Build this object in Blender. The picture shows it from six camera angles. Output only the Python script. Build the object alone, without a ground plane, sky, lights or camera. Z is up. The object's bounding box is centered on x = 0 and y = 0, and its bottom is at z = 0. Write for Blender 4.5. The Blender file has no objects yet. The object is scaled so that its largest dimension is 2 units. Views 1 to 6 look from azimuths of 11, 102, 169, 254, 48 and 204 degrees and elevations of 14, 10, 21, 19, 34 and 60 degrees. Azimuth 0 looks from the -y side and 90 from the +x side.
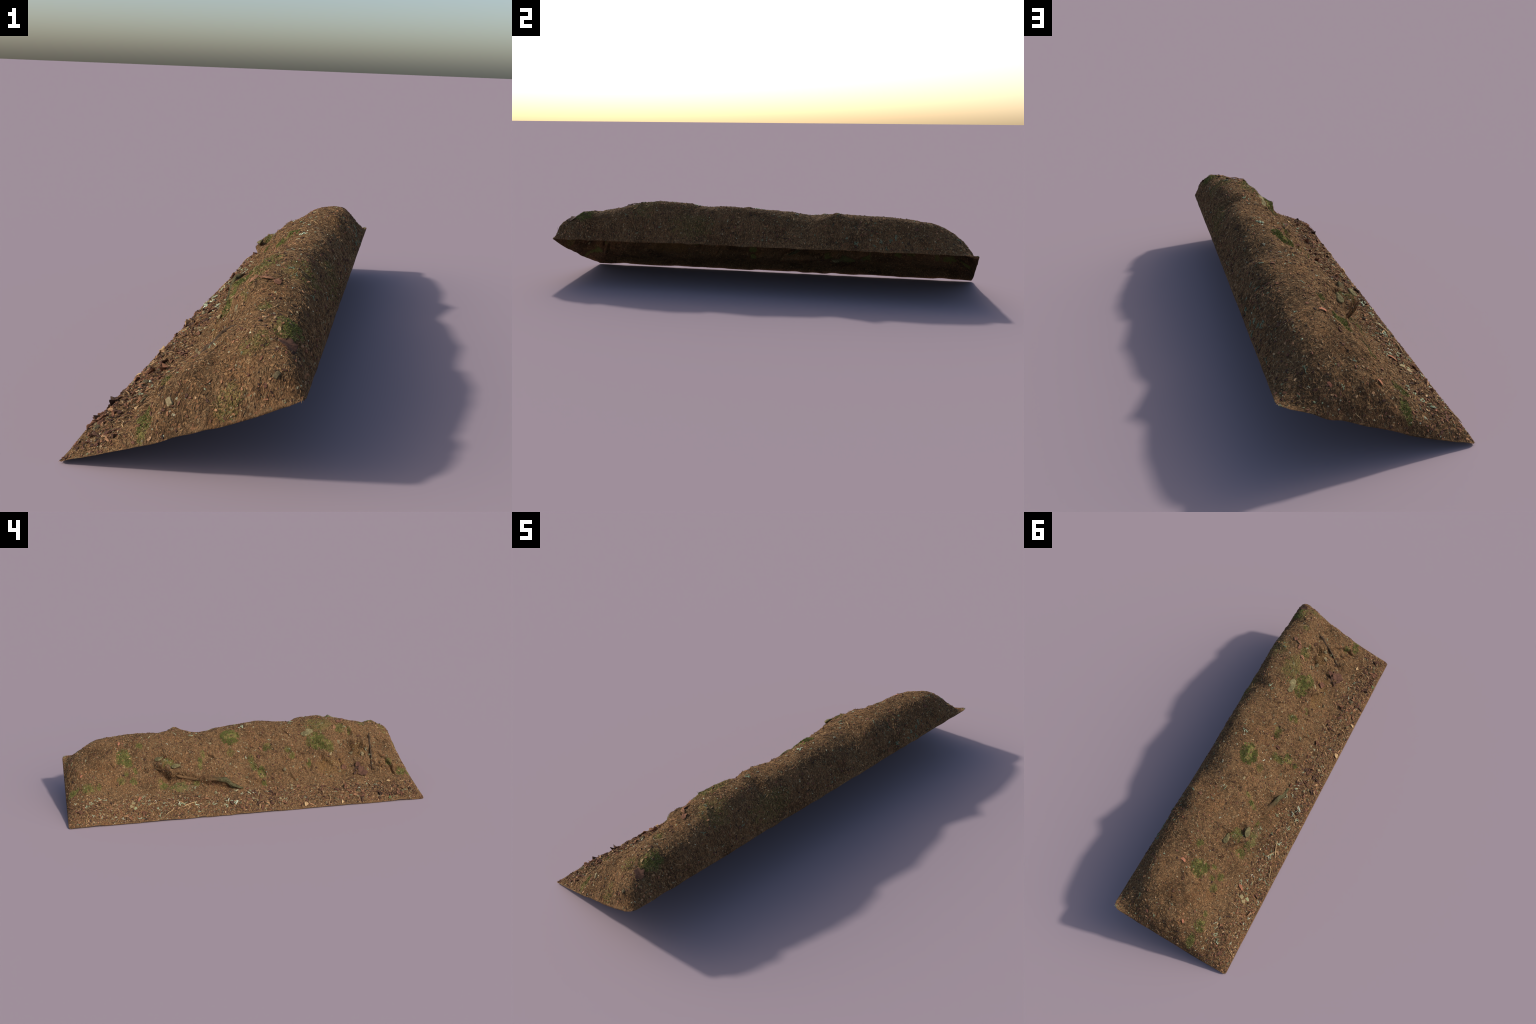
"""Forest-floor earth bank: a sloping shell of soil covered in needle litter,
with an overhanging root ledge, stones, bark flakes, lichen, moss and twigs."""
import bpy, math
import numpy as np
from mathutils import Vector, Matrix
from mathutils.bvhtree import BVHTree

rng = np.random.default_rng(20240611)

# ------------------------------------------------------------------ helpers
def pchip(xk, yk, x):
    """Shape-preserving cubic; yk may be (k, m), interpolated along axis 0."""
    xk = np.asarray(xk, float); yk = np.asarray(yk, float)
    flat = yk.ndim == 1
    if flat: yk = yk[:, None]
    h = np.diff(xk)[:, None]; d = np.diff(yk, axis=0) / h
    m = np.zeros_like(yk)
    w1 = 2 * h[1:] + h[:-1]; w2 = h[1:] + 2 * h[:-1]
    ok = d[:-1] * d[1:] > 0
    with np.errstate(divide='ignore', invalid='ignore'):
        hm = (w1 + w2) / (w1 / d[:-1] + w2 / d[1:])
    # softened shape preservation: blend with the central slope for round crests
    cen = (d[:-1] * h[1:] + d[1:] * h[:-1]) / (h[1:] + h[:-1])
    m[1:-1] = np.where(ok, 0.5 * hm + 0.5 * cen, 0.5 * cen)
    m[0] = d[0]; m[-1] = d[-1]
    i = np.clip(np.searchsorted(xk, x) - 1, 0, len(xk) - 2)
    t = ((x - xk[i]) / (xk[i + 1] - xk[i]))[:, None]; hh = h[i]
    r = ((2*t**3 - 3*t**2 + 1) * yk[i] + (t**3 - 2*t**2 + t) * hh * m[i]
         + (-2*t**3 + 3*t**2) * yk[i + 1] + (t**3 - t**2) * hh * m[i + 1])
    return r[:, 0] if flat else r

def hash01(ix, iy, iz, seed):
    n = (ix.astype(np.int64) * 374761393 + iy.astype(np.int64) * 668265263
         + iz.astype(np.int64) * 2147483647 + seed * 1274126177) & 0xffffffff
    n = ((n ^ (n >> 13)) * 1274126177) & 0xffffffff
    n = ((n ^ (n >> 16)) * 2246822519) & 0xffffffff
    return ((n ^ (n >> 15)) & 0xffffff) / float(0xffffff)

def vnoise(P, scale, seed=0):
    """Smooth value noise in [-1, 1] at points P (n, 3)."""
    q = P / scale; f = np.floor(q); t = q - f; t = t*t*t*(t*(t*6 - 15) + 10)
    ix, iy, iz = f[:, 0], f[:, 1], f[:, 2]; out = 0
    for a in (0, 1):
        for b in (0, 1):
            for c in (0, 1):
                w = ((t[:, 0] if a else 1 - t[:, 0]) * (t[:, 1] if b else 1 - t[:, 1])
                     * (t[:, 2] if c else 1 - t[:, 2]))
                out = out + w * hash01(ix + a, iy + b, iz + c, seed)
    return out * 2 - 1

def smooth(e0, e1, x):
    t = np.clip((x - e0) / (e1 - e0), 0, 1); return t * t * (3 - 2 * t)

def mesh_object(name, verts, faces, mat, parent, smooth_shade=True):
    me = bpy.data.meshes.new(name)
    me.from_pydata([tuple(v) for v in verts], [], [tuple(f) for f in faces])
    me.update()
    if smooth_shade: me.polygons.foreach_set('use_smooth', [True] * len(me.polygons))
    me.materials.append(mat)
    ob = bpy.data.objects.new(name, me)
    bpy.context.collection.objects.link(ob); ob.parent = parent
    return ob

def mesh_from_arrays(name, V, F, mat, parent, smooth_shade=True):
    """V (n,3), F (m,k) with constant k."""
    me = bpy.data.meshes.new(name); m, k = F.shape
    me.vertices.add(len(V)); me.vertices.foreach_set('co', V.astype(np.float32).ravel())
    me.loops.add(m * k); me.loops.foreach_set('vertex_index', F.astype(np.int32).ravel())
    me.polygons.add(m)
    me.polygons.foreach_set('loop_start', np.arange(0, m * k, k, dtype=np.int32))
    me.polygons.foreach_set('loop_total', np.full(m, k, dtype=np.int32))
    me.polygons.foreach_set('use_smooth', np.full(m, smooth_shade))
    me.update(calc_edges=True); me.validate()
    me.materials.append(mat)
    ob = bpy.data.objects.new(name, me)
    bpy.context.collection.objects.link(ob); ob.parent = parent
    return ob

# ---------------------------------------------------------------- materials
class Nodes:
    def __init__(self, name, rough=0.95, spec=0.15):
        self.mat = bpy.data.materials.new(name); self.mat.use_nodes = True
        self.t = self.mat.node_tree; self.t.nodes.clear()
        self.out = self.t.nodes.new('ShaderNodeOutputMaterial')
        self.b = self.t.nodes.new('ShaderNodeBsdfPrincipled')
        self.b.inputs['Roughness'].default_value = rough
        self.b.inputs['Specular IOR Level'].default_value = spec
        self.t.links.new(self.b.outputs[0], self.out.inputs[0])
        self.co = self.t.nodes.new('ShaderNodeTexCoord').outputs['Object']
    def link(self, a, b): self.t.links.new(a, b)
    def mapping(self, scale, vec=None, rot=(0, 0, 0)):
        n = self.t.nodes.new('ShaderNodeMapping')
        n.inputs['Scale'].default_value = scale; n.inputs['Rotation'].default_value = rot
        self.link(vec or self.co, n.inputs['Vector']); return n.outputs[0]
    def noise(self, scale, detail=3, rough=0.6, vec=None, dist=0.0, color=False):
        n = self.t.nodes.new('ShaderNodeTexNoise')
        n.inputs['Scale'].default_value = scale; n.inputs['Detail'].default_value = detail
        n.inputs['Roughness'].default_value = rough; n.inputs['Distortion'].default_value = dist
        self.link(vec or self.co, n.inputs['Vector']); return n.outputs['Color' if color else 'Fac']
    def voronoi(self, scale, vec=None, out='Color', feature='F1'):
        n = self.t.nodes.new('ShaderNodeTexVoronoi'); n.feature = feature
        n.inputs['Scale'].default_value = scale
        self.link(vec or self.co, n.inputs['Vector']); return n.outputs[out]
    def ramp(self, fac, stops, interp='LINEAR'):
        n = self.t.nodes.new('ShaderNodeValToRGB'); n.color_ramp.interpolation = interp
        cr = n.color_ramp
        while len(cr.elements) < len(stops): cr.elements.new(0.5)
        for e, (p, c) in zip(cr.elements, stops):
            e.position = p; e.color = (*c, 1) if len(c) == 3 else c
        self.link(fac, n.inputs[0]); return n.outputs[0]
    def mix(self, fac, a, b, blend='MIX'):
        n = self.t.nodes.new('ShaderNodeMix'); n.data_type = 'RGBA'; n.blend_type = blend
        for k, s in ((0, fac), (6, a), (7, b)):
            if isinstance(s, (int, float)): n.inputs[k].default_value = s
            elif isinstance(s, tuple): n.inputs[k].default_value = (*s, 1)
            else: self.link(s, n.inputs[k])
        return n.outputs[2]
    def math(self, op, a, b=0.0, clamp=False):
        n = self.t.nodes.new('ShaderNodeMath'); n.operation = op; n.use_clamp = clamp
        for k, s in ((0, a), (1, b)):
            if isinstance(s, (int, float)): n.inputs[k].default_value = s
            else: self.link(s, n.inputs[k])
        return n.outputs[0]
    def range(self, v, a, b, c=0.0, d=1.0):
        n = self.t.nodes.new('ShaderNodeMapRange'); n.interpolation_type = 'SMOOTHSTEP'
        for k, s in enumerate((v, a, b, c, d)):
            if isinstance(s, (int, float)): n.inputs[k].default_value = s
            else: self.link(s, n.inputs[k])
        return n.outputs[0]
    def blob(self, centre, radii, grain=0.35, gscale=40):
        """Ragged elliptical patch mask around a point of the bank."""
        n = self.t.nodes.new('ShaderNodeVectorMath'); n.operation = 'SUBTRACT'
        self.link(self.co, n.inputs[0]); n.inputs[1].default_value = centre
        s = self.t.nodes.new('ShaderNodeVectorMath'); s.operation = 'DIVIDE'
        self.link(n.outputs[0], s.inputs[0]); s.inputs[1].default_value = radii
        l = self.t.nodes.new('ShaderNodeVectorMath'); l.operation = 'LENGTH'
        self.link(s.outputs[0], l.inputs[0])
        g = self.math('MULTIPLY', self.math('SUBTRACT', self.noise(gscale, 4, 0.7), 0.5), 2 * grain * 2)
        return self.range(self.math('ADD', l.outputs['Value'], g), 0.68, 0.98, 1.0, 0.0)
    def xyz(self):
        n = self.t.nodes.new('ShaderNodeSeparateXYZ'); self.link(self.co, n.inputs[0]); return n.outputs
    def island(self):
        return self.t.nodes.new('ShaderNodeNewGeometry').outputs['Random Per Island']
    def objrand(self):
        return self.t.nodes.new('ShaderNodeObjectInfo').outputs['Random']
    def bump(self, h, strength=0.5, dist=0.002):
        n = self.t.nodes.new('ShaderNodeBump')
        n.inputs['Strength'].default_value = strength; n.inputs['Distance'].default_value = dist
        self.link(h, n.inputs['Height']); self.link(n.outputs[0], self.b.inputs['Normal'])
    def color(self, c): self.link(c, self.b.inputs['Base Color'])

GAIN = 1.25
def c(r, g, b, k=1.0): return (r * k * GAIN, g * 1.055 * k * GAIN, b * .945 * k * GAIN)

# moss patches of the bank: centre, radii, strength
MOSS = [((0.010, 0.680, 0.27), (0.042, 0.045, 0.06), 0.9), ((-0.006, 0.655, 0.235), (0.022, 0.022, 0.05), 0.8),
        ((-0.035, 0.626, 0.20), (0.016, 0.014, 0.03), 0.7), ((-0.045, 0.674, 0.19), (0.018, 0.014, 0.03), 0.6),
        ((-0.066, 0.705, 0.16), (0.022, 0.026, 0.03), 0.6), ((-0.074, 0.638, 0.156), (0.018, 0.020, 0.03), 0.75),
        ((-0.087, 0.826, 0.14), (0.014, 0.014, 0.03), 0.6), ((-0.097, 0.880, 0.142), (0.026, 0.036, 0.05), 0.8),
        ((-0.085, 0.955, 0.11), (0.018, 0.034, 0.06), 0.8), ((-0.095, 0.480, 0.14), (0.025, 0.030, 0.05), 0.7),
        ((-0.110, 0.400, 0.13), (0.030, 0.060, 0.05), 0.5), ((-0.060, 0.450, 0.24), (0.030, 0.040, 0.04), 0.65),
        ((-0.091, 0.302, 0.125), (0.014, 0.022, 0.03), 0.6), ((-0.045, 0.270, 0.22), (0.028, 0.018, 0.04), 0.75),
        ((-0.019, 0.247, 0.265), (0.018, 0.016, 0.03), 0.5), ((0.062, 0.075, 0.335), (0.046, 0.056, 0.06), 1.15),
        ((0.002, 0.085, 0.262), (0.020, 0.026, 0.03), 0.5), ((-0.030, -0.030, 0.22), (0.022, 0.018, 0.04), 0.75),
        ((-0.052, -0.040, 0.185), (0.022, 0.020, 0.04), 0.8), ((-0.080, -0.078, 0.155), (0.026, 0.024, 0.05), 0.85),
        ((-0.115, -0.085, 0.106), (0.016, 0.016, 0.03), 0.7), ((0.009, -0.135, 0.276), (0.022, 0.030, 0.04), 0.55),
        ((-0.009, -0.251, 0.265), (0.018, 0.020, 0.03), 0.65), ((-0.028, -0.270, 0.23), (0.018, 0.020, 0.03), 0.75),
        ((-0.044, -0.368, 0.182), (0.016, 0.016, 0.03), 0.8), ((0.015, -0.430, 0.295), (0.045, 0.060, 0.06), 0.95),
        ((-0.002, -0.500, 0.265), (0.030, 0.040, 0.05), 0.75), ((0.090, -0.460, 0.37), (0.060, 0.090, 0.05), 0.4),
        ((0.070, -0.590, 0.355), (0.030, 0.040, 0.05), 0.55), ((0.076, -0.652, 0.325), (0.016, 0.018, 0.03), 0.6),
        ((0.215, -0.845, 0.33), (0.040, 0.050, 0.07), 0.6), ((0.140, -0.757, 0.347), (0.020, 0.020, 0.03), 0.5),
        ((0.150, -0.900, 0.30), (0.040, 0.030, 0.06), 0.35), ((-0.066, -0.860, 0.165), (0.018, 0.018, 0.03), 0.65),
        ((-0.096, -0.925, 0.108), (0.022, 0.026, 0.04), 0.8), ((-0.085, -0.965, 0.095), (0.018, 0.030, 0.06), 0.6),
        ((0.110, -0.975, 0.19), (0.040, 0.025, 0.07), 0.35), ((0.200, -0.540, 0.36), (0.060, 0.080, 0.07), 0.25),
        ((0.050, 0.590, 0.32), (0.020, 0.020, 0.03), 0.7), ((0.250, -0.30, 0.30), (0.04, 0.12, 0.08), 0.22)]
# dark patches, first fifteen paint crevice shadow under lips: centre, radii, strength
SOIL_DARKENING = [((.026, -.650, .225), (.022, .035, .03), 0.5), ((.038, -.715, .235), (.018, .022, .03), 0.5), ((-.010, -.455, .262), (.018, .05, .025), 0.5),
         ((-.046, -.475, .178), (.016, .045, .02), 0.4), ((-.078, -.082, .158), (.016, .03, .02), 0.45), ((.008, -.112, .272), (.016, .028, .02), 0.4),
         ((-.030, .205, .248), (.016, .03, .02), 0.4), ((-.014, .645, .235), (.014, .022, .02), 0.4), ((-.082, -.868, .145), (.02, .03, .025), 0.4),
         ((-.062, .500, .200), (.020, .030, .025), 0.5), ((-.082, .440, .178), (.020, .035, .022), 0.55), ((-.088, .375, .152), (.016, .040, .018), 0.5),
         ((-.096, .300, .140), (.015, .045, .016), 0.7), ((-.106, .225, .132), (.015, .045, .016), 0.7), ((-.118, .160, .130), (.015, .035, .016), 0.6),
         ((0.055, 0.850, 0.27), (0.10, 0.10, 0.08), 0.55),
         ((-0.020, 0.800, 0.21), (0.04, 0.05, 0.06), 0.45),
         ((-0.02, 0.965, 0.16), (0.16, 0.06, 0.12), 0.4),
         ((0.06, 0.20, 0.33), (0.06, 0.09, 0.06), 0.35),
         ((0.20, 0.12, 0.34), (0.06, 0.22, 0.07), 0.4),
         ((0.03, -0.65, 0.23), (0.06, 0.08, 0.07), 0.5),
         ((0.01, -0.40, 0.24), (0.04, 0.10, 0.06), 0.45),
         ((-0.075, -0.15, 0.15), (0.04, 0.08, 0.05), 0.35),
         ((0.22, 0.55, 0.32), (0.05, 0.14, 0.07), 0.35)]

def soil_material():
    n = Nodes('needle_soil', 1.0, 0.08)
    X, Y, Z = n.xyz()
    # grain direction: the steep back and near end are streaked down the fall line
    steep = n.math('MAXIMUM', n.range(X, 0.215, 0.255), n.range(Y, -0.925, -0.965))
    iso = n.noise(330, 4, 0.75, dist=0.6)
    streak = n.noise(300, 4, 0.72, vec=n.mapping((1, 1, 0.16)))
    g = n.mix(steep, iso, streak)
    fib = n.noise(120, 3, 0.7, vec=n.mapping((1, 3.0, 1.6), rot=(0.3, 0.2, 0.7)), dist=1.2)
    grain = n.math('ADD', n.math('MULTIPLY', g, 0.65), n.math('MULTIPLY', fib, 0.35))
    base = n.ramp(grain, [(0.30, c(.012, .008, .006)), (0.42, c(.050, .029, .017)),
                          (0.52, c(.118, .064, .034)), (0.62, c(.195, .105, .055)),
                          (0.74, c(.31, .18, .10))])
    # coarser streaks and grey-green flecks on the streaked faces
    coarse = n.noise(70, 4, 0.7, vec=n.mapping((1, 1, 0.14)))
    base = n.mix(n.math('MULTIPLY', steep, n.range(coarse, 0.50, 0.64, 0.0, 0.55)), base, n.mix(1.0, base, (0.5, 0.5, 0.52), 'MULTIPLY'))
    base = n.mix(n.math('MULTIPLY', steep, n.range(coarse, 0.42, 0.33, 0.0, 0.4)), base, n.mix(1.0, base, (1.5, 1.45, 1.4), 'MULTIPLY'))
    fleck = n.math('MULTIPLY', n.range(X, 0.19, 0.24), n.range(n.noise(120, 2, 0.5, vec=n.mapping((1, 1, 0.4))), 0.68, 0.72, 0.0, 0.55))
    base = n.mix(fleck, base, c(.135, .16, .115))
    # broad tone changes
    tone = n.noise(7, 4, 0.6)
    base = n.mix(n.range(tone, 0.46, 0.66), base, n.mix(1.0, base, (0.54, 0.54, 0.56), 'MULTIPLY'))
    warm = n.noise(11, 3, 0.6, vec=n.mapping((1, 1, 1), rot=(1, 2, 3)))
    base = n.mix(n.range(warm, 0.48, 0.72), base, n.mix(1.0, base, (1.12, 0.98, 0.88), 'MULTIPLY'))
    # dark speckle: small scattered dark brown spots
    pit = n.math('MULTIPLY', n.range(n.noise(95, 3, 0.65, dist=0.8), 0.60, 0.68), n.range(n.noise(14, 2, 0.5), 0.40, 0.62, 0.15, 0.8))
    base = n.mix(pit, base, c(.016, .011, .008))
    # coarse speckle of chips
    v = n.voronoi(170, vec=n.mapping((1, 1.5, 1)))
    vs = n.t.nodes.new('ShaderNodeSeparateColor'); n.link(v, vs.inputs[0])
    chip = n.ramp(vs.outputs[1], [(0, c(.045, .026, .016)), (0.4, c(.16, .065, .035)),
                                  (0.7, c(.25, .14, .07)), (1, c(.12, .09, .06))])
    base = n.mix(n.math('MULTIPLY', n.range(vs.outputs[0], 0.80, 0.84), 0.75), base, chip)
    # ochre bare earth in the hollow below the stones
    bare = n.math('MAXIMUM', n.blob((-0.045, -0.52, 0.15), (0.05, 0.13, 0.07)),
                  n.blob((0.03, -0.70, 0.22), (0.05, 0.06, 0.06)))
    base = n.mix(n.math('MULTIPLY', bare, 0.55), base,
                 n.ramp(grain, [(0.3, c(.04, .022, .009)), (0.55, c(.15, .080, .030)), (0.75, c(.27, .155, .065))]))
    stony = n.blob((-.108, .385, .13), (.030, .10, .05), 0.35, 40)
    base = n.mix(n.math('MULTIPLY', stony, 0.6), base,
                 n.ramp(grain, [(0.3, c(.045, .038, .022)), (0.55, c(.115, .098, .058)), (0.75, c(.19, .165, .105))]))
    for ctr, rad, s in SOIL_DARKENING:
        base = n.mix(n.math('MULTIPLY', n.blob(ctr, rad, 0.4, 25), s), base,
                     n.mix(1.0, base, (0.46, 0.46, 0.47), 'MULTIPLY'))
    green = n.ramp(g, [(0.3, c(.030, .031, .010)), (0.5, c(.098, .100, .028)), (0.72, c(.175, .172, .062))])
    for ctr, rad, s in MOSS:
        base = n.mix(n.math('MULTIPLY', n.blob(ctr, rad, 0.6, 48), s), base, green)
    n.color(base)
    n.bump(grain, 0.8, 0.004)
    return n.mat

def palette_material(name, stops, source='island', rough=0.9, grain=None, var=0.35, spec=0.15):
    """Random pick from a palette per piece, with a little mottling."""
    n = Nodes(name, rough, spec)
    col = n.ramp(n.island() if source == 'island' else n.objrand(), stops)
    f = n.noise(grain or 220, 3, 0.7)
    if source != 'island': f = n.noise(grain or 220, 6, 0.8)
    lo = n.mix(1.0, col, (1 - var,) * 3, 'MULTIPLY'); hi = n.mix(1.0, col, (1 + var,) * 3, 'MULTIPLY')
    n.color(n.mix(n.range(f, 0.35, 0.65), lo, hi)); n.bump(f, 0.4, 0.002)
    return n.mat

M_SOIL = soil_material()
M_NEEDLE = palette_material('dry_needles', [(0.0, c(.030, .019, .013)), (0.25, c(.075, .040, .022)),
    (0.52, c(.150, .080, .041)), (0.74, c(.230, .118, .058)), (0.90, c(.31, .165, .082)), (1.0, c(.36, .24, .14))])
M_CRUMB = palette_material('litter_crumbs', [(0.0, c(.020, .013, .010)), (0.35, c(.075, .038, .023)),
    (0.6, c(.15, .066, .036)), (0.8, c(.20, .115, .06)), (0.93, c(.19, .16, .11)), (1.0, c(.30, .29, .22))])
M_MOSS = palette_material('moss_green', [(0, c(.046, .046, .015)), (0.5, c(.110, .114, .032)), (0.85, c(.160, .162, .052)), (1, c(.20, .175, .085))])
M_BARK = palette_material('bark_rust', [(0, c(.032, .018, .014)), (0.35, c(.070, .031, .022)), (0.7, c(.115, .050, .032)), (0.9, c(.17, .080, .045)), (1, c(.24, .14, .08))], 'object', 0.9, 5, 0.45)
M_LICHEN = palette_material('pale_lichen', [(0, c(.16, .185, .12)), (0.4, c(.25, .275, .19)), (0.75, c(.35, .37, .28)), (1, c(.52, .52, .45))], 'object', 0.95, 6, 0.3)
M_TEAL = palette_material('grey_green_lichen', [(0, c(.095, .115, .080)), (0.6, c(.135, .16, .112)), (1, c(.185, .21, .155))], 'object', 0.95, 6, 0.3)
M_STONE = palette_material('field_stone', [(0, c(.055, .040, .024)), (0.35, c(.095, .072, .043)), (0.65, c(.14, .105, .064)), (1, c(.20, .145, .085))], 'object', 0.9, 2.2, 0.4)
M_ROCK = palette_material('mossy_rock', [(0, c(.088, .070, .035)), (1, c(.130, .105, .058))], 'object', 0.95, 2.2, 0.6)
M_TAN = palette_material('pale_wood', [(0, c(.20, .115, .06)), (1, c(.32, .20, .11))], 'object', 0.85, 6, 0.3)
M_PINK = palette_material('pink_bark', [(0, c(.19, .070, .042)), (1, c(.25, .095, .060))], 'object', 0.9, 6, 0.3)
M_CHAR = palette_material('charred_wood', [(0, c(.024, .017, .013)), (1, c(.045, .027, .018))], 'object', 0.85, 140, 0.75)
def root_material():
    """Bark that is olive-grey at the bare tail and caked with brown soil towards the head."""
    n = Nodes('root_bark', 0.95, 0.1)
    f = n.noise(110, 5, 0.75); g = n.noise(300, 4, 0.75)
    bark = n.ramp(f, [(0.32, c(.022, .018, .011)), (0.5, c(.060, .050, .027)), (0.68, c(.110, .095, .052))])
    soil = n.ramp(g, [(0.32, c(.020, .012, .008)), (0.5, c(.095, .052, .028)), (0.68, c(.20, .11, .058))])
    n.color(n.mix(n.range(n.math('ADD', n.xyz()[1], n.math('MULTIPLY', f, 0.10)), 0.20, 0.27), bark, soil))
    n.bump(f, 0.9, 0.004)
    return n.mat
M_ROOT = root_material()
M_LEAF = palette_material('faded_leaf', [(0, c(.14, .14, .070)), (0.6, c(.18, .17, .10)), (1, c(.19, .13, .07))], 'object', 0.8, 5, 0.2)
M_GREENLEAF = palette_material('green_leaf', [(0, c(.06, .075, .03)), (1, c(.08, .10, .04))], 'object', 0.6, 5, 0.2)

# ------------------------------------------------------------ bank: the loft
TILT, RIM0 = 0.378, 0.1055          # the open rim lies in one tilted plane
def rim(x): return RIM0 + TILT * x

SX = [-.28, -.25, -.21, -.16, -.11, -.06, 0, .06, .12, .18, .22, .25, .28]
# cross-sections from the near end to the far end: y, then heights over SX[1:-1]
SECTIONS = [
 (-.96, .021, .039, .060, .087, .122, .164, .196, .234, .268, .284, .270),
 (-.90, .030, .053, .070, .110, .168, .229, .272, .311, .324, .315, .290),
 (-.82, .035, .058, .074, .111, .165, .237, .291, .329, .343, .332, .302),
 (-.72, .031, .054, .074, .103, .139, .200, .281, .347, .355, .343, .310),
 (-.60, .029, .052, .072, .101, .129, .185, .318, .380, .381, .367, .332),
 (-.48, .028, .052, .072, .103, .160, .273, .348, .390, .398, .378, .327),
 (-.36, .029, .052, .074, .103, .165, .267, .341, .387, .395, .363, .312),
 (-.24, .031, .056, .076, .109, .190, .288, .341, .375, .382, .353, .302),
 (-.12, .031, .056, .079, .123, .195, .273, .333, .370, .383, .363, .310),
 (.00, .033, .060, .084, .113, .170, .260, .328, .368, .373, .347, .302),
 (.12, .033, .062, .086, .145, .205, .267, .328, .365, .361, .335, .287),
 (.24, .033, .064, .089, .135, .223, .297, .339, .354, .344, .317, .277),
 (.36, .033, .064, .089, .137, .233, .315, .346, .360, .359, .341, .292),
 (.48, .031, .062, .086, .130, .200, .297, .341, .357, .352, .325, .286),
 (.60, .030, .062, .094, .131, .177, .251, .321, .352, .351, .330, .282),
 (.72, .031, .064, .091, .127, .183, .261, .319, .342, .342, .315, .274),
 (.82, .037, .068, .091, .129, .185, .249, .293, .324, .325, .297, .260),
 (.90, .039, .068, .090, .129, .175, .219, .251, .279, .272, .251, .236),
 (.96, .033, .060, .082, .110, .140, .177, .203, .224, .224, .216, .217)]
KX = np.array(SX)
KY = np.array([-1.0] + [s[0] for s in SECTIONS] + [1.0])
TABLE = np.array([rim(KX)] + [[rim(-.28), *s[1:], rim(.28)] for s in SECTIONS] + [rim(KX)])

# lumps (+) and hollows (-): x, y, radius x, radius y, height
LUMPS = [(.203, .370, .035, .028, .018), (.195, -.290, .05, .08, -.007), (.150, -.050, .03, .02, .006), (.190, -.565, .018, .014, .010), (.200, -.105, .035, .035, .005),
         (.200, .210, .05, .05, -.010), (.210, .465, .03, .03, -.012), (.190, -.780, .04, .03, -.008), (.030, -.773, .05, .009, -.007),
         (.215, -.845, .025, .030, .010), (.190, -.310, .035, .03, -.016), (.16, .91, .04, .03, .008), (-.11, .14, .03, .04, .012), (.255, .47, .03, .05, .010), (.195, -.530, .03, .016, -.008),
         (.240, -.800, .03, .05, -.010), (.225, .760, .03, .08, -.004), (.258, -.264, .02, .03, .008),
         (.062, .070, .034, .045, .020),              # moss-covered lump
         (.044, -.700, .014, .018, -.012), (.028, -.642, .020, .028, -.034), (.085, -.628, .018, .03, .020),  # burrow holes
         (.015, -.530, .030, .045, .022), (-.030, -.570, .02, .03, -.010), (-.045, -.676, .02, .02, .010),
         (-.060, -.762, .028, .035, -.022), (-.060, -.450, .03, .04, -.014), (-.115, -.450, .035, .07, -.013),
         (-.052, -.865, .026, .028, .014), (-.098, -.890, .024, .03, -.022), (-.078, -.835, .02, .02, -.010),
         (-.010, .730, .018, .018, -.016), (.030, .700, .02, .015, -.010), (.005, .650, .022, .02, .008),
         (-.050, .465, .035, .045, .024), (.020, .360, .04, .05, -.012), (-.100, .580, .03, .09, -.014),
         (-.125, .320, .028, .11, -.014), (-.130, .142, .025, .05, -.012), (-.156, .013, .03, .05, -.008),
         (-.078, .010, .02, .025, -.014), (-.088, -.118, .02, .02, -.010), (-.098, -.285, .025, .03, -.012),
         (-.020, -.030, .022, .025, .012), (-.070, -.060, .022, .02, .008), (-.050, -.180, .03, .03, .013),
         (-.030, .100, .03, .03, -.012), (.00, .13, .02, .02, .008), (.036, .150, .02, .02, -.004),
         (-.040, -.120, .025, .03, .010), (.015, -.190, .02, .03, -.008), (.071, -.311, .03, .03, -.010),
         (.05, -.44, .03, .06, .008), (-.03, -.33, .03, .04, -.010), (-.130, .940, .03, .03, -.008),
         (-.121, .782, .03, .03, -.010), (-.235, -.25, .02, .05, .004), (-.24, .30, .02, .05, .004),
         (.086, -.404, .03, .05, .013), (.014, .173, .02, .02, .010), (.228, .924, .03, .03, .010),
         (.255, -.260, .022, .12, .009), (.260, .178, .02, .06, .006), (.090, -.900, .055, .055, -.026), (.055, -.850, .04, .04, -.006), (.090, -.965, .04, .02, -.008),
         (.190, -.910, .04, .03, -.006), (-.083, .660, .03, .06, -.011), (-.025, -.569, .03, .03, -.012),
         (-.084, -.449, .025, .03, -.008), (-.077, -.290, .03, .03, -.010), (-.100, -.797, .03, .03, -.010),
         (.037, .968, .04, .02, -.008), (-.150, .940, .03, .03, -.008), (.043, -.812, .03, .03, -.008),
         (-.066, -.390, .03, .03, -.011), (-.092, .476, .025, .04, -.011), (.090, .847, .04, .04, -.006),
         (-.035, .769, .03, .03, -.008), (-.131, .820, .03, .04, -.006), (-.018, .237, .02, .02, -.006)]

# root ledge: x, y, z of the lip, from its buried head to its tail
ROOT_PATH = [(-.036, .535, .222), (-.066, .485, .214), (-.092, .435, .203), (-.088, .390, .176), (-.092, .325, .160),
             (-.102, .250, .150), (-.116, .190, .156), (-.127, .145, .152), (-.129, .100, .118), (-.136, .045, .100)]

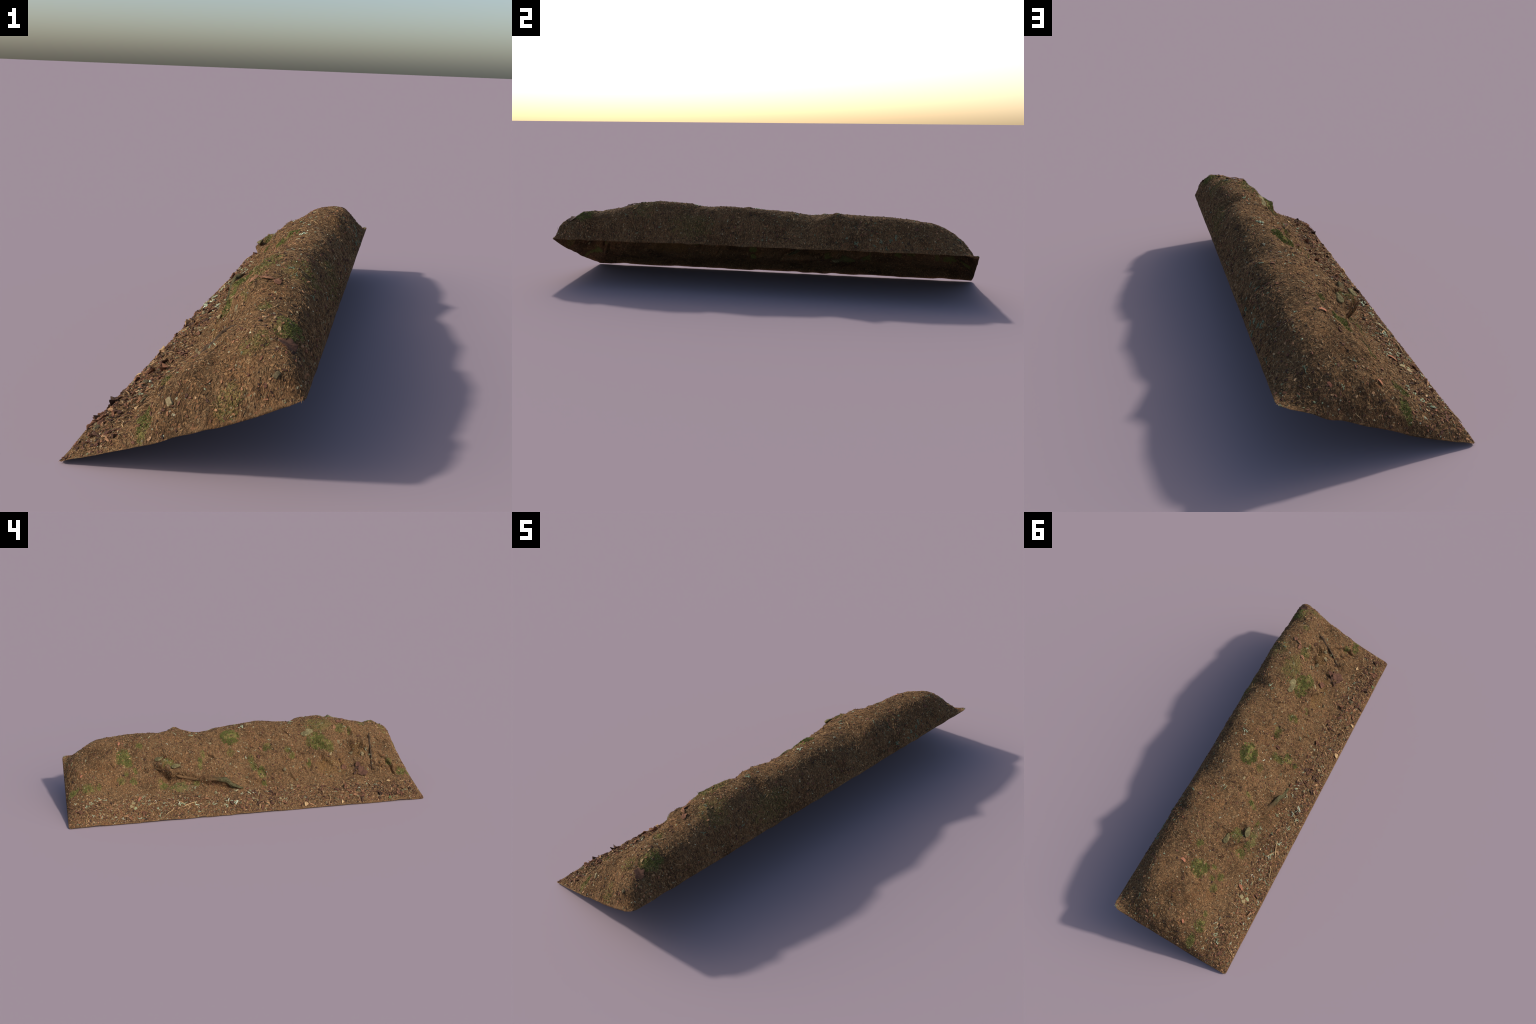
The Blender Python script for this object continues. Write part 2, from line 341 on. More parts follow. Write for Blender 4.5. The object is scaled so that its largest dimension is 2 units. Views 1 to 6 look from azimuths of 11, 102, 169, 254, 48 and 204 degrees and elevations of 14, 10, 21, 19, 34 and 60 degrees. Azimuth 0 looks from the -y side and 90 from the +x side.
# small notches: crumbling lips over undercuts. x, y, half length, depth, skew of the lip line, lip width
NOTCHES = [(-.006, .645, .018, .011, -.5, .009), (-.011, .745, .014, .011, .6, .009), (-.022, .205, .026, .013, .3, .010),
           (-.014, .065, .018, .011, 0, .009), (.018, -.111, .022, .014, .2, .010), (-.068, -.080, .026, .014, .3, .010),
           (-.108, -.127, .020, .009, 0, .008), (.030, .255, .020, .010, -.6, .010), (.000, -.450, .042, .012, .25, .011),
           (-.038, -.475, .040, .015, .15, .010), (-.046, -.371, .016, .011, 0, .009), (.074, -.657, .014, .013, 0, .010),
           (.048, -.606, .010, .009, 0, .010), (.042, -.655, .018, .014, .3, .010), (.046, -.716, .015, .015, -.4, .010),
           (-.030, -.822, .012, .012, .5, .008), (-.074, -.866, .026, .016, 1.0, .011), (-.065, -.813, .008, .013, 0, .008),
           (-.028, -.679, .014, .013, 0, .010), (.010, -.012, .018, .008, .4, .008), (-.120, -.087, .016, .008, 0, .008),
           (-.016, -.330, .020, .010, .2, .009), (-.045, -.215, .022, .011, -.2, .009), (.045, -.205, .018, .009, .1, .009)]

r3 = np.random.default_rng(77)
for _ in range(70):        # many lesser crumbling lips all over the face of the bank
    NOTCHES.append((r3.uniform(-.125, .115), r3.uniform(-.93, .93), r3.uniform(.007, .020), r3.uniform(.004, .009),
                    r3.normal(0, .5), r3.uniform(.006, .009)))

def ledge_fields(y):
    """Lip position of the root ledge along y, and its strength."""
    r = np.array(ROOT_PATH)[::-1]
    lx = np.interp(y, r[:, 1], r[:, 0])
    s = smooth(.04, .09, y) * (1 - smooth(.50, .545, y))
    nose = np.exp(-((y - .435) / .045) ** 2)
    return lx, s, nose

def build_bank():
    NY = 840
    y = np.linspace(-1, 1, NY)
    u = np.linspace(0, 1, 250)
    x = pchip([0, .10, .45, .80, 1], [-.28, -.215, -.02, .205, .28], u)
    x[0], x[-1] = -.28, .28
    rows = pchip(KX, TABLE.T, x)            # (nx, ky)
    Z = pchip(KY, rows.T, y)                # (ny, nx)
    X = np.broadcast_to(x, Z.shape).copy(); Y = np.broadcast_to(y[:, None], Z.shape).copy()
    for cx, cy, rx, ry, h in LUMPS:
        Z += h * np.exp(-((X - cx) / rx) ** 2 - ((Y - cy) / ry) ** 2)
    Z -= .0025 * np.exp(-((X + .03) / .09) ** 2)      # room for the litter laid on the slope
    # relief: swells, clods and grain, fading out at the rim
    P = np.stack([X, Y, Z], -1).reshape(-1, 3)
    edge = np.minimum(np.minimum(X + .28, .28 - X), 1 - np.abs(Y))
    fade = smooth(0, .03, edge)
    toe = 1 - smooth(-.20, -.13, X)
    n1 = vnoise(P, .085, 1).reshape(Z.shape); n2 = vnoise(P, .034, 2).reshape(Z.shape)
    n3 = vnoise(P, .014, 3).reshape(Z.shape); n4 = vnoise(P, .0065, 4).reshape(Z.shape)
    mid = np.exp(-((X + .01) / .10) ** 2)
    # down-slope gullies in the broken ground of the near half, furrows down the back face
    gully = np.exp(-((X - .035) / .055) ** 2 - ((Y + .70) / .13) ** 4)
    back = smooth(.205, .235, X)
    PF = P * np.array([.25, 1, .25])
    furrow = vnoise(PF, .022, 14).reshape(Z.shape); fine = vnoise(PF, .009, 15).reshape(Z.shape)
    billow = 1 - 2 * np.abs(vnoise(P, .048, 16).reshape(Z.shape))
    relief = ((.0030 + .0035 * mid) * n1 + (.0026 + .0032 * mid) * n2 + .0040 * mid * billow
              + (.0055 * gully + .0022 * back) * furrow + .0012 * (gully + back) * fine + (.0014 + .0026 * toe) * n3 + (.0008 + .0008 * toe) * n4)
    calm = 1 - .30 * smooth(.04, .12, X)
    # move along the rough normal so that steep faces get relief too
    gx = np.gradient(Z, axis=1) / np.gradient(X, axis=1); gy = np.gradient(Z, y, axis=0)
    inv = 1 / np.sqrt(1 + gx**2 + gy**2); N = np.stack([-gx * inv, -gy * inv, inv], -1)
    d = relief * calm * fade
    X = X + N[..., 0] * d; Y = Y + N[..., 1] * d; Z = Z + N[..., 2] * d
    # ledge: lip pushed out over an undercut
    lx, s, nose = ledge_fields(Y)
    tt = X - lx
    lip = np.exp(-((tt - .010 - .006 * nose) / (.010 + .004 * nose)) ** 2); under = np.exp(-((tt + .010) / .011) ** 2)
    X -= s * lip * (.016 + .026 * nose); Z += s * lip * (.009 + .014 * nose)
    X += s * under * (.017 + .016 * nose); Z -= s * under * (.007 + .003 * nose)
    for qx, qy, half, depth, skew, w in NOTCHES:
        tt = X - (qx + skew * (Y - qy)); band = np.exp(-((Y - qy) / half) ** 4)
        lip = band * np.exp(-((tt - .7 * w) / w) ** 2); under = band * np.exp(-((tt + .7 * w) / w) ** 2)
        X += depth * (under - .7 * lip); Z += depth * (.35 * lip - .45 * under)
    # rim: slightly ragged outline with rounded corners
    rag = vnoise(np.stack([X, Y, Z], -1).reshape(-1, 3), .05, 9).reshape(Z.shape)
    rim_w = 1 - smooth(0, .02, edge)
    sag = .006 * np.exp(-((X + .13) / .09) ** 2) * (np.abs(Y) > .9)
    Z += rim_w * (.0040 * rag + .005 * smooth(.1, .26, X) + .004 * smooth(-.24, -.275, X) * smooth(1.0, .85, np.abs(Y)) - sag)
    # rounded corners, wider at the back
    for sx, r in ((1, .034), (-1, .014)):
        a = np.clip((sx * X - (.28 - r)) / r, 0, 1); b = np.clip((np.abs(Y) - (1 - r)) / r, 0, 1)
        X -= sx * r * a * (1 - np.sqrt(1 - b * b / 2)); Y -= np.sign(Y) * r * b * (1 - np.sqrt(1 - a * a / 2))
    return X, Y, Z

BX, BY, BZ = build_bank()
ny, nx = BX.shape
V = np.stack([BX, BY, BZ], -1).reshape(-1, 3)
V[:, 2] = np.maximum(V[:, 2], .0005 + .0015 * (V[:, 0] > -.278))
i = np.arange(ny * nx).reshape(ny, nx)
F = np.stack([i[:-1, :-1], i[:-1, 1:], i[1:, 1:], i[1:, :-1]], -1).reshape(-1, 4)

top = bpy.data.objects.new('earth_bank', None)
top.empty_display_size = 0.2
bpy.context.collection.objects.link(top)
top['label'] = 'sloping forest earth bank with needle litter, root, moss and lichen'
top['category'] = 'earth bank'

# crust: an inner skin a few millimetres below, thinning to a crumbly edge at the rim
def crust(V, ny, nx, thick=.005):
    G = V.reshape(ny, nx, 3)
    N = np.cross(np.gradient(G, axis=1), np.gradient(G, axis=0)); N /= np.linalg.norm(N, axis=2, keepdims=True) + 1e-12
    k = np.minimum.outer(np.minimum(np.arange(ny), np.arange(ny)[::-1]), np.minimum(np.arange(nx), np.arange(nx)[::-1]))
    inner = G - N * (thick * smooth(-2, 12, k))[..., None]
    inner[..., 2] = np.maximum(inner[..., 2], 0)
    i = np.arange(ny * nx).reshape(ny, nx); j = i + ny * nx
    top_f = np.stack([i[:-1, :-1], i[:-1, 1:], i[1:, 1:], i[1:, :-1]], -1).reshape(-1, 4)
    low_f = np.stack([j[:-1, :-1], j[1:, :-1], j[1:, 1:], j[:-1, 1:]], -1).reshape(-1, 4)
    ring = np.concatenate([i[0, :-1], i[:-1, -1], i[-1, :0:-1], i[:0:-1, 0]]); nxt = np.roll(ring, -1)
    side = np.stack([ring, ring + ny * nx, nxt + ny * nx, nxt], -1)
    return np.concatenate([V, inner.reshape(-1, 3)]), np.concatenate([top_f, low_f, side])
soil = mesh_from_arrays('soil', *crust(V, ny, nx), M_SOIL, top)

# sampling of the surface
bvh = BVHTree.FromPolygons([tuple(v) for v in V], [tuple(f) for f in F.tolist()])
A, B, C, D = (V[F[:, k]] for k in range(4))
FN = np.cross(C - A, D - B); FA = np.linalg.norm(FN, axis=1); FN = FN / FA[:, None]; FA *= .5
FC = (A + B + C + D) / 4

def drop(x, y):
    """Point and normal of the surface seen from above at (x, y)."""
    hit = bvh.ray_cast(Vector((x, y, 1.0)), Vector((0, 0, -1)))
    if hit[0] is None:
        hit = bvh.find_nearest(Vector((x, y, rim(x))))
    return np.array(hit[0]), np.array(hit[1])

def smooth_normal(p, r=.018):
    acc = np.zeros(3)
    for dx, dy in ((0, 0), (r, 0), (-r, 0), (0, r), (0, -r)):
        acc += drop(np.clip(p[0] + dx, -.275, .275), np.clip(p[1] + dy, -.985, .985))[1]
    return acc / np.linalg.norm(acc)

def sample(n, weight):
    w = FA * weight; w = w / w.sum()
    k = rng.choice(len(F), n, p=w)
    a = rng.random((n, 1)); b = rng.random((n, 1))
    P = A[k] * (1-a)*(1-b) + B[k] * a*(1-b) + C[k] * a*b + D[k] * (1-a)*b
    return P, FN[k]

def tangents(N, fall=None):
    """Random tangent directions; rows with fall=1 point down the slope."""
    n = len(N); R = rng.normal(size=(n, 3))
    if fall is not None:
        dn = np.array([0, 0, -1.0]); R = np.where(fall[:, None] > rng.random((n, 1)), dn + .22 * R, R)
    T = R - (R * N).sum(1, keepdims=True) * N
    return T / np.linalg.norm(T, axis=1, keepdims=True)

edge_f = np.minimum(np.minimum(FC[:, 0] + .28, .28 - FC[:, 0]), 1 - np.abs(FC[:, 1]))
inside = (edge_f > .004).astype(float); well_in = ((edge_f > .013) & (np.abs(FC[:, 1]) < .965) & ~((FC[:, 0] < -.235) & (np.abs(FC[:, 1]) > .91))).astype(float)
toe_f = 1 - smooth(-.19, -.12, FC[:, 0])

# ---------------------------------------------------------- needles, crumbs
def needles(name, n, weight, lmin, lmax, wid, mat):
    P, N = sample(n, weight)
    fall = smooth(.75, .45, N[:, 2])
    T = tangents(N, fall * .85)
    L = rng.uniform(lmin, lmax, n)[:, None] * .5; W = wid * rng.uniform(.6, 1.3, n)[:, None]
    S = np.cross(N, T)
    T = T + N * rng.normal(0, .10, (n, 1))
    bend = S * rng.normal(0, .12, (n, 1)) * L
    up = N * W * rng.uniform(.2, .9, (n, 1))
    rings = []
    for t, k, bw in ((-1, .5, 1), (0, 1, 0), (1, .4, 1)):
        Cn = P + T * L * t + bend * bw + up - N * (.0006 * abs(t))
        rings += [Cn + S * W * k * .5, Cn + N * W * k * .55, Cn - S * W * k * .5]
    Vn = np.stack(rings, 1).reshape(-1, 3)
    q = []
    for r in (0, 3):
        for a, b in ((0, 1), (1, 2), (2, 0)): q.append([r + a, r + b, r + 3 + b, r + 3 + a])
    Fn = (np.arange(n)[:, None, None] * 9 + np.array(q)[None]).reshape(-1, 4)
    Vn[:, 0] = np.clip(Vn[:, 0], -.282, .281); Vn[:, 1] = np.clip(Vn[:, 1], -1.0, 1.0)
    lo = rim(Vn[:, 0]) - .001; Vn[:, 2] = np.maximum(np.maximum(Vn[:, 2], lo), 0.0005)
    ob = mesh_from_arrays(name, Vn, Fn, mat, top); ob['kind'] = 'stuff'; return ob

needles('needle_litter', 68000, inside * (1 + .2 * toe_f), .006, .020, .0011, M_NEEDLE)
needles('needle_litter', 1800, inside * (.35 + 1.2 * toe_f), .018, .040, .0014, M_NEEDLE)

def crumbs(name, n, weight, smin, smax, mat):
    P, N = sample(n, weight)
    T = tangents(N); S = np.cross(N, T)
    sz = (smin + (smax - smin) * rng.random((n, 1)) ** 2.5)
    ax = rng.uniform(.5, 1.4, (n, 3)) * sz
    Vn = np.stack([P + T*ax[:, :1], P + S*ax[:, 1:2]*.8, P - T*ax[:, :1], P - S*ax[:, 1:2]*.8,
                   P + N*ax[:, 2:]*.55, P - N*ax[:, 2:]*.3], 1).reshape(-1, 3)
    t = np.array([[0, 1, 4], [1, 2, 4], [2, 3, 4], [3, 0, 4], [1, 0, 5], [2, 1, 5], [3, 2, 5], [0, 3, 5]])
    Fn = (np.arange(n)[:, None, None] * 6 + t[None]).reshape(-1, 3)
    Vn[:, 2] = np.maximum(Vn[:, 2], .0005)
    ob = mesh_from_arrays(name, Vn, Fn, mat, top, False); ob['kind'] = 'stuff'; return ob

crumbs('crumb_litter', 30000, inside * (.7 + 1.0 * toe_f), .0008, .0042, M_CRUMB)

def flakes(name, n, weight, lmin, lmax, mat):
    """Small flat chips: six-sided slivers with a little depth."""
    P, N = sample(n, weight); N = N + rng.normal(0, .22, N.shape); N /= np.linalg.norm(N, axis=1, keepdims=True)
    T = tangents(N); S = np.cross(N, T)
    L = (lmin + (lmax - lmin) * rng.random((n, 1)) ** 2); W = L * rng.uniform(.25, .6, (n, 1)); H = .0009 + L * .05
    P = P + N * H * .9
    ring = [T*L*.5, T*L*.28 + S*W*.5, -T*L*.3 + S*W*.45, -T*L*.5, -T*L*.25 - S*W*.5, T*L*.3 - S*W*.42]
    Vn = np.stack([P + r + N*H for r in ring] + [P + r*1.05 - N*H for r in ring], 1).reshape(-1, 3)
    q = [[0, 1, 2, 3], [0, 3, 4, 5]] + [[k, k + 6, (k + 1) % 6 + 6, (k + 1) % 6] for k in range(6)]
    Fn = (np.arange(n)[:, None, None] * 12 + np.array(q)[None]).reshape(-1, 4)
    Vn[:, 2] = np.maximum(Vn[:, 2], .0005)
    ob = mesh_from_arrays(name, Vn, Fn, mat, top, False); ob['kind'] = 'stuff'; return ob
M_FLAKE = palette_material('bark_crumbs', [(0, c(.024, .014, .012)), (0.35, c(.070, .031, .023)), (0.65, c(.135, .055, .035)),
    (0.85, c(.20, .092, .05)), (1, c(.28, .17, .10))])
M_LICHBIT = palette_material('lichen_crumbs', [(0, c(.10, .12, .075)), (0.6, c(.19, .21, .13)), (1, c(.34, .35, .27))])
flakes('bark_litter', 5200, inside * (.35 + 1.6 * toe_f), .004, .013, M_FLAKE)
crumbs('lichen_crumbs', 1700, inside * (.35 + 1.3 * toe_f), .001, .0042, M_LICHBIT)

# ----------------------------------------------------------------- moss tufts
def moss_tufts():
    Vs, Fs, off = [], [], 0
    for ctr, rad, s in MOSS:
        d = np.sqrt((((FC - np.array(ctr)) / np.array(rad)) ** 2).sum(1))
        w = (d < 1) * (1 - .6 * d) * (vnoise(FC, .02, 31) > -.25)
        area = (FA * (d < 1)).sum()
        if w.sum() == 0: continue
        n = int(area * 1e6 * .26 * s * s)
        P, N = sample(n, w)
        T = tangents(N); S = np.cross(N, T)
        h = rng.uniform(.002, .0055, (n, 1)); wd = rng.uniform(.0006, .0013, (n, 1))
        tip = P + N * h + T * h * rng.uniform(.2, 1.0, (n, 1))
        Vn = np.stack([P + S*wd, P - S*wd, P + T*wd*1.2, tip], 1).reshape(-1, 3)
        t = np.array([[0, 1, 3], [1, 2, 3], [2, 0, 3]])
        Vs.append(Vn); Fs.append((np.arange(n)[:, None, None]*4 + t[None]).reshape(-1, 3) + off); off += 4*n
    ob = mesh_from_arrays('moss', np.concatenate(Vs), np.concatenate(Fs), M_MOSS, top, False)
    ob['kind'] = 'stuff'
moss_tufts()

# --------------------------------------------------------------- piece meshes
def ico(sub):
    import bmesh
    bm = bmesh.new(); bmesh.ops.create_icosphere(bm, subdivisions=sub, radius=1)
    v = np.array([x.co[:] for x in bm.verts]); f = [[q.index for q in p.verts] for p in bm.faces]
    bm.free(); return v, f

def raw_mesh(name, verts, faces, mat, smooth_shade=True):
    me = bpy.data.meshes.new(name); me.from_pydata([tuple(v) for v in verts], [], faces); me.update()
    me.polygons.foreach_set('use_smooth', [smooth_shade] * len(me.polygons)); me.materials.append(mat)
    return me

def stone_mesh(seed, mat, rough=.22, facet=0.0):
    v, f = ico(3)
    d = 1 + rough * vnoise(v, .9, seed) + .08 * vnoise(v, .3, seed + 5)
    v = v * d[:, None]
    r2 = np.random.default_rng(seed)
    for _ in range(9):                       # worn flat facets
        nrm = r2.normal(size=3); nrm /= np.linalg.norm(nrm); h = r2.uniform(.45, .75)
        dist = v @ nrm - h; v = v - np.clip(dist, 0, None)[:, None] * nrm * .92
    return raw_mesh('stone', v, f, mat)

def slab_mesh(name, seed, mat, outline, thick=.14, curl=.25, nu=12, nv=6):
    """Unit-length curved flake along x, outline(t) gives half width; closed, with depth."""
    r2 = np.random.default_rng(seed)
    us = np.linspace(-1, 1, nu); vs = np.linspace(-1, 1, nv)
    pts = {}; verts = []
    tw = r2.normal(0, .25); skew = r2.normal(0, .12)
    for side in (1, -1):
        for a, uu in enumerate(us):
            for b, vv in enumerate(vs):
                w = outline(uu) * (1 + .18 * math.sin(uu * 5 + seed))
                xx = uu * .5 * (1 + .05 * math.sin(vv * 3 + seed * 2)); yy = vv * w + skew * uu * uu * .5
                zz = curl * (yy * yy * 3 - .25 * uu * uu) + tw * uu * vv * .05 + r2.normal(0, .008)
                th = thick * .5 * math.sqrt(max(0, 1 - .75 * max(abs(vv), abs(uu)) ** 4))
                pts[side, a, b] = len(verts); verts.append((xx, yy, zz + side * th))
    faces = []
    for a in range(nu - 1):
        for b in range(nv - 1):
            faces.append([pts[1, a, b], pts[1, a+1, b], pts[1, a+1, b+1], pts[1, a, b+1]])
            faces.append([pts[-1, a, b], pts[-1, a, b+1], pts[-1, a+1, b+1], pts[-1, a+1, b]])
    for a in range(nu - 1):
        for b in (0, nv - 1):
            q = [pts[1, a, b], pts[-1, a, b], pts[-1, a+1, b], pts[1, a+1, b]]
            faces.append(q if b == 0 else q[::-1])
    for b in range(nv - 1):
        for a in (0, nu - 1):
            q = [pts[1, a, b], pts[1, a, b+1], pts[-1, a, b+1], pts[-1, a, b]]
            faces.append(q if a == 0 else q[::-1])
    return raw_mesh(name, verts, faces, mat)

def bark_outline(k):
    return lambda t: k * (1 - .75 * abs(t) ** 3.0)
def leaf_outline(k):
    return lambda t: k * max(.02, math.sqrt(max(0, 1 - t * t))) ** .9

def tube(name, path, radii, mat, parent=None, sides=8, wob=0.12, seed=0, up=(0, 0, 1)):
    """Closed tapered tube along a polyline resampled smoothly."""
    path = np.array(path, float); t = np.linspace(0, 1, len(path)); tt = np.linspace(0, 1, (len(path) - 1) * 6 + 1)
    p = np.stack([pchip(t, path[:, k], tt) for k in range(3)], 1); r = np.interp(tt, t, radii)
    d = np.gradient(p, axis=0); d /= np.linalg.norm(d, axis=1, keepdims=True)
    verts, faces = [], []
    for k in range(len(p)):
        s = np.cross(d[k], up); s /= np.linalg.norm(s) + 1e-9; q = np.cross(s, d[k])
        for a in range(sides):
            ang = 2 * math.pi * a / sides
            w = 1 + wob * math.sin(a * 2.3 + seed + k * .35) + wob * math.sin(k * .9 + a * 1.1 + seed)
            verts.append(p[k] + r[k] * w * (s * math.cos(ang) + q * math.sin(ang)))
    for k in range(len(p) - 1):
        for a in range(sides):
            b = (a + 1) % sides
            faces.append([k*sides + a, k*sides + b, (k+1)*sides + b, (k+1)*sides + a])
    faces.append(list(range(sides))[::-1]); faces.append([(len(p)-1)*sides + a for a in range(sides)])
    if parent is None: return raw_mesh(name, verts, faces, mat)
    return mesh_object(name, verts, faces, mat, parent)

def lichen_mesh(seed, mat):
    """A branching thallus of flattened, thick lobes."""
    r2 = np.random.default_rng(seed); verts, faces = [], []
    def lobe(p, ang, L, w, depth):
        n = 4; base = len(verts); px, py = p; a = ang
        for k in range(n + 1):
            t = k / n; ww = w * (1 - .45 * t) * (1 + .25 * math.sin(k * 2.1 + seed))
            z = .10 * math.sin(t * 2.4 + ang) + .05 * depth
            nx_, ny_ = -math.sin(a), math.cos(a)
            verts.extend([(px + nx_*ww, py + ny_*ww, z - .02), (px, py, z + .10), (px - nx_*ww, py - ny_*ww, z - .02), (px, py, z - .07)])
            if k < n:
                a += r2.normal(0, .28); px += math.cos(a) * L / n; py += math.sin(a) * L / n
        for k in range(n):
            for q in range(4):
                q2 = (q + 1) % 4
                faces.append([base + k*4 + q, base + k*4 + q2, base + (k+1)*4 + q2, base + (k+1)*4 + q])
        faces.append([base, base+3, base+2, base+1]); e = base + n*4; faces.append([e, e+1, e+2, e+3])
        if depth > 0:
            for s in (-1, 1):
                if r2.random() < .85: lobe((px, py), a + s * r2.uniform(.4, 1.0), L * r2.uniform(.55, .85), w * .8, depth - 1)
    k = r2.integers(2, 5); a0 = r2.uniform(0, 6.28)
    for j in range(k): lobe((0, 0), a0 + j * 6.28 / k + r2.normal(0, .4), r2.uniform(.22, .38), r2.uniform(.06, .10), 1)
    v = np.array(verts); v[:, :2] /= max(np.ptp(v[:, 0]), np.ptp(v[:, 1])); v[:, 2] *= 1.1
    return raw_mesh('lichen', v, faces, mat)

_used = {}
def place(name, me, p, N, size, ang, lift=0.0, tilt=0.0, kids_of=None):
    """Lay a copy of a piece on the surface: size (sx, sy, sz), turned by ang about the normal."""
    N = Vector(N).normalized(); ref = Vector((0, 1, 0)); ref = (ref - N * ref.dot(N)).normalized()
    sd = N.cross(ref)
    R = Matrix((ref, sd, N)).transposed().to_4x4()
    ob = bpy.data.objects.new(name, me); bpy.context.collection.objects.link(ob); ob.parent = kids_of or top
    M = (Matrix.Translation(Vector(p) + N * lift) @ R @ Matrix.Rotation(ang, 4, 'Z')
         @ Matrix.Rotation(tilt, 4, 'Y') @ Matrix.Diagonal((*size, 1)))
    ob.matrix_world = M
    return ob

BARKS = [slab_mesh('bark_flake', 40 + k, M_BARK, bark_outline(.16 + .05 * k), .09, .3 + .12 * k) for k in range(5)]
PINKS = [slab_mesh('bark_flake', 60 + k, M_PINK, bark_outline(.17), .12, .5) for k in range(2)]
TANS = [slab_mesh('wood_chip', 70 + k, M_TAN, bark_outline(.26), .16, .4) for k in range(2)]
LEAVES = [slab_mesh('leaf', 80 + k, M_LEAF, leaf_outline(.34), .05, .25) for k in range(2)]
GREEN = [slab_mesh('leaf', 90, M_GREENLEAF, leaf_outline(.26), .05, .4)]
LICHENS = [lichen_mesh(100 + k, M_LICHEN) for k in range(7)]
TEALS = [lichen_mesh(130 + k, M_TEAL) for k in range(4)]
STONES = [stone_mesh(160 + k, M_STONE) for k in range(4)]
ROCKS = [stone_mesh(180 + k, M_ROCK, .25) for k in range(3)]
TWIGS = [tube('twig', [(-.5, 0, 0), (-.2, .05 * (-1)**k, .02), (.15, -.04, .03), (.5, .06 * (k - 1), 0)], [.030, .034, .028, .015], M_TAN, wob=.08, seed=k) for k in range(3)]

def put(name, meshes, x, y, L, wide=1.0, high=1.0, ang=None, lift=0.0, tilt=0.0):
    p, _ = drop(x, y); N = smooth_normal(p)
    me = meshes[int(rng.integers(len(meshes)))]
    a = rng.uniform(0, 6.28) if ang is None else math.radians(ang)
    return place(name, me, p, N, (L, L * wide, L * high), a, lift, tilt)

def scatter(name, meshes, n, weight, lmin, lmax, wide=(.8, 1.2), high=(.8, 1.2), lift=0.0, tilt=.15, power=1.8, along=None):
    P, N0 = sample(n, weight)
    for p, n0 in zip(P, N0):
        L = lmin + (lmax - lmin) * rng.random() ** power
        N = n0 + rng.normal(0, .12, 3)
        a = rng.uniform(0, 6.28) if along is None else math.radians(along) + rng.normal(0, .5)
        place(name, meshes[int(rng.integers(len(meshes)))], p, N,
              (L, L * rng.uniform(*wide), L * rng.uniform(*high)), a, lift * L, rng.normal(0, tilt))

# -------------------------------------------------- root and charred branch
root_pts = [(x + .006 - .011 * (y < .2), y, z - .002) for x, y, z in ROOT_PATH]
tube('root', root_pts, [.002, .008, .011, .009, .0075, .009, .011, .012, .011, .004], M_ROOT, top, 14, .20, 3)
char = []
for x, y in ((.080, -.786), (.055, -.780), (.022, -.773), (-.012, -.768), (-.040, -.764), (-.066, -.760)):
    p, _ = drop(x, y); N = smooth_normal(p); char.append(p + N * .001)
tube('charred_branch', char, [.0012, .0055, .0070, .0050, .0042, .0012], M_CHAR, top, 8, .28, 5)

# -------------------------------------------------------------------- stones
def rock(x, y, size, ang=0, lift=0.0, meshes=None, name='stone'):
    p, _ = drop(x, y); N = smooth_normal(p)
    place(name, (meshes or STONES)[int(rng.integers(len(meshes or STONES)))], p, N, size, math.radians(ang), lift)

rock(-.032, .490, (.027, .017, .012), 20, .000, ROCKS)          # slab above the root
rock(.050, -.385, (.036, .024, .016), 10, -.005, ROCKS)          # big mossy rock
rock(.092, -.490, (.015, .012, .009), 40, -.001, ROCKS)
rock(.078, -.452, (.034, .013, .012), 15, -.004, ROCKS)
rock(.036, -.578, (.020, .015, .010), 30, -.001, STONES)
rock(-.032, -.945, (.018, .012, .008), 60, -.001, STONES)
rock(.213, -.972, (.013, .010, .007), 0, .000, STONES)
rock(-.078, .010, (.011, .009, .008), 0, .003)
rock(-.081, -.214, (.012, .011, .008), 0, .003)
rock(-.028, -.506, (.013, .009, .007), 60, .003)
rock(-.069, -.554, (.012, .008, .006), 30, .003)
rock(-.092, -.493, (.011, .008, .008), 80, .003)
rock(.028, -.655, (.014, .012, .010), 10, .004)
rock(.005, -.72, (.016, .013, .010), 40, .004)
rock(.020, -.745, (.011, .010, .009), 0, .003)
rock(.030, -.59, (.013, .007, .006), 40, .004)
rock(.03, .20, (.012, .010, .006), 0, .002)
rock(-.125, .165, (.016, .012, .008), 0, .000, ROCKS)
rock(-.122, .33, (.022, .014, .008), 0, -.003, ROCKS)
rock(-.205, -.62, (.014, .012, .007), 0, .002)
rock(-.245, -.60, (.010, .010, .007), 0, .002)
place('stone', ROCKS[1], (-.100, .412, .236), (-.5, 0, .85), (.024, .015, .011), 0.2)   # rock held at the lip of the root
P, N0 = sample(46, well_in * toe_f * (FC[:, 1] < .1))
for p, n0 in zip(P, N0):
    s = .0035 + .0065 * rng.random() ** 2
    place('stone', STONES[int(rng.integers(4))], p, n0, (s * rng.uniform(.9, 1.7), s, s * .7), rng.uniform(0, 6.28), s * .1)

# ------------------------------------------------- bark, wood chips, leaves
put('bark_flake', BARKS, -.081, -.693, .060, 1.5, .6, 20, .004)
put('bark_flake', BARKS, -.050, -.670, .040, 1.0, .8, 80, .010, .7)
put('bark_flake', BARKS, -.062, -.655, .045, .8, .8, 20, .007, .2)
put('bark_flake', BARKS, -.098, -.672, .038, .8, .8, -30, .006)
put('bark_flake', BARKS, -.086, -.645, .034, .7, .8, 50, .006)
put('bark_flake', BARKS, -.035, -.592, .036, 1.3, .5, 70, .005)
put('bark_flake', BARKS, .124, -.624, .038, 1.0, .8, 60, .007)
put('bark_flake', BARKS, .110, -.600, .030, 1.2, .6, 10, .004)
put('bark_flake', BARKS, .150, -.640, .030, 1.2, .6, 30, .004)
put('bark_flake', BARKS, .075, -.560, .032, 1.2, .5, 80, .003)
put('bark_flake', BARKS, -.242, -.851, .036, .8, .8, 70, .005)
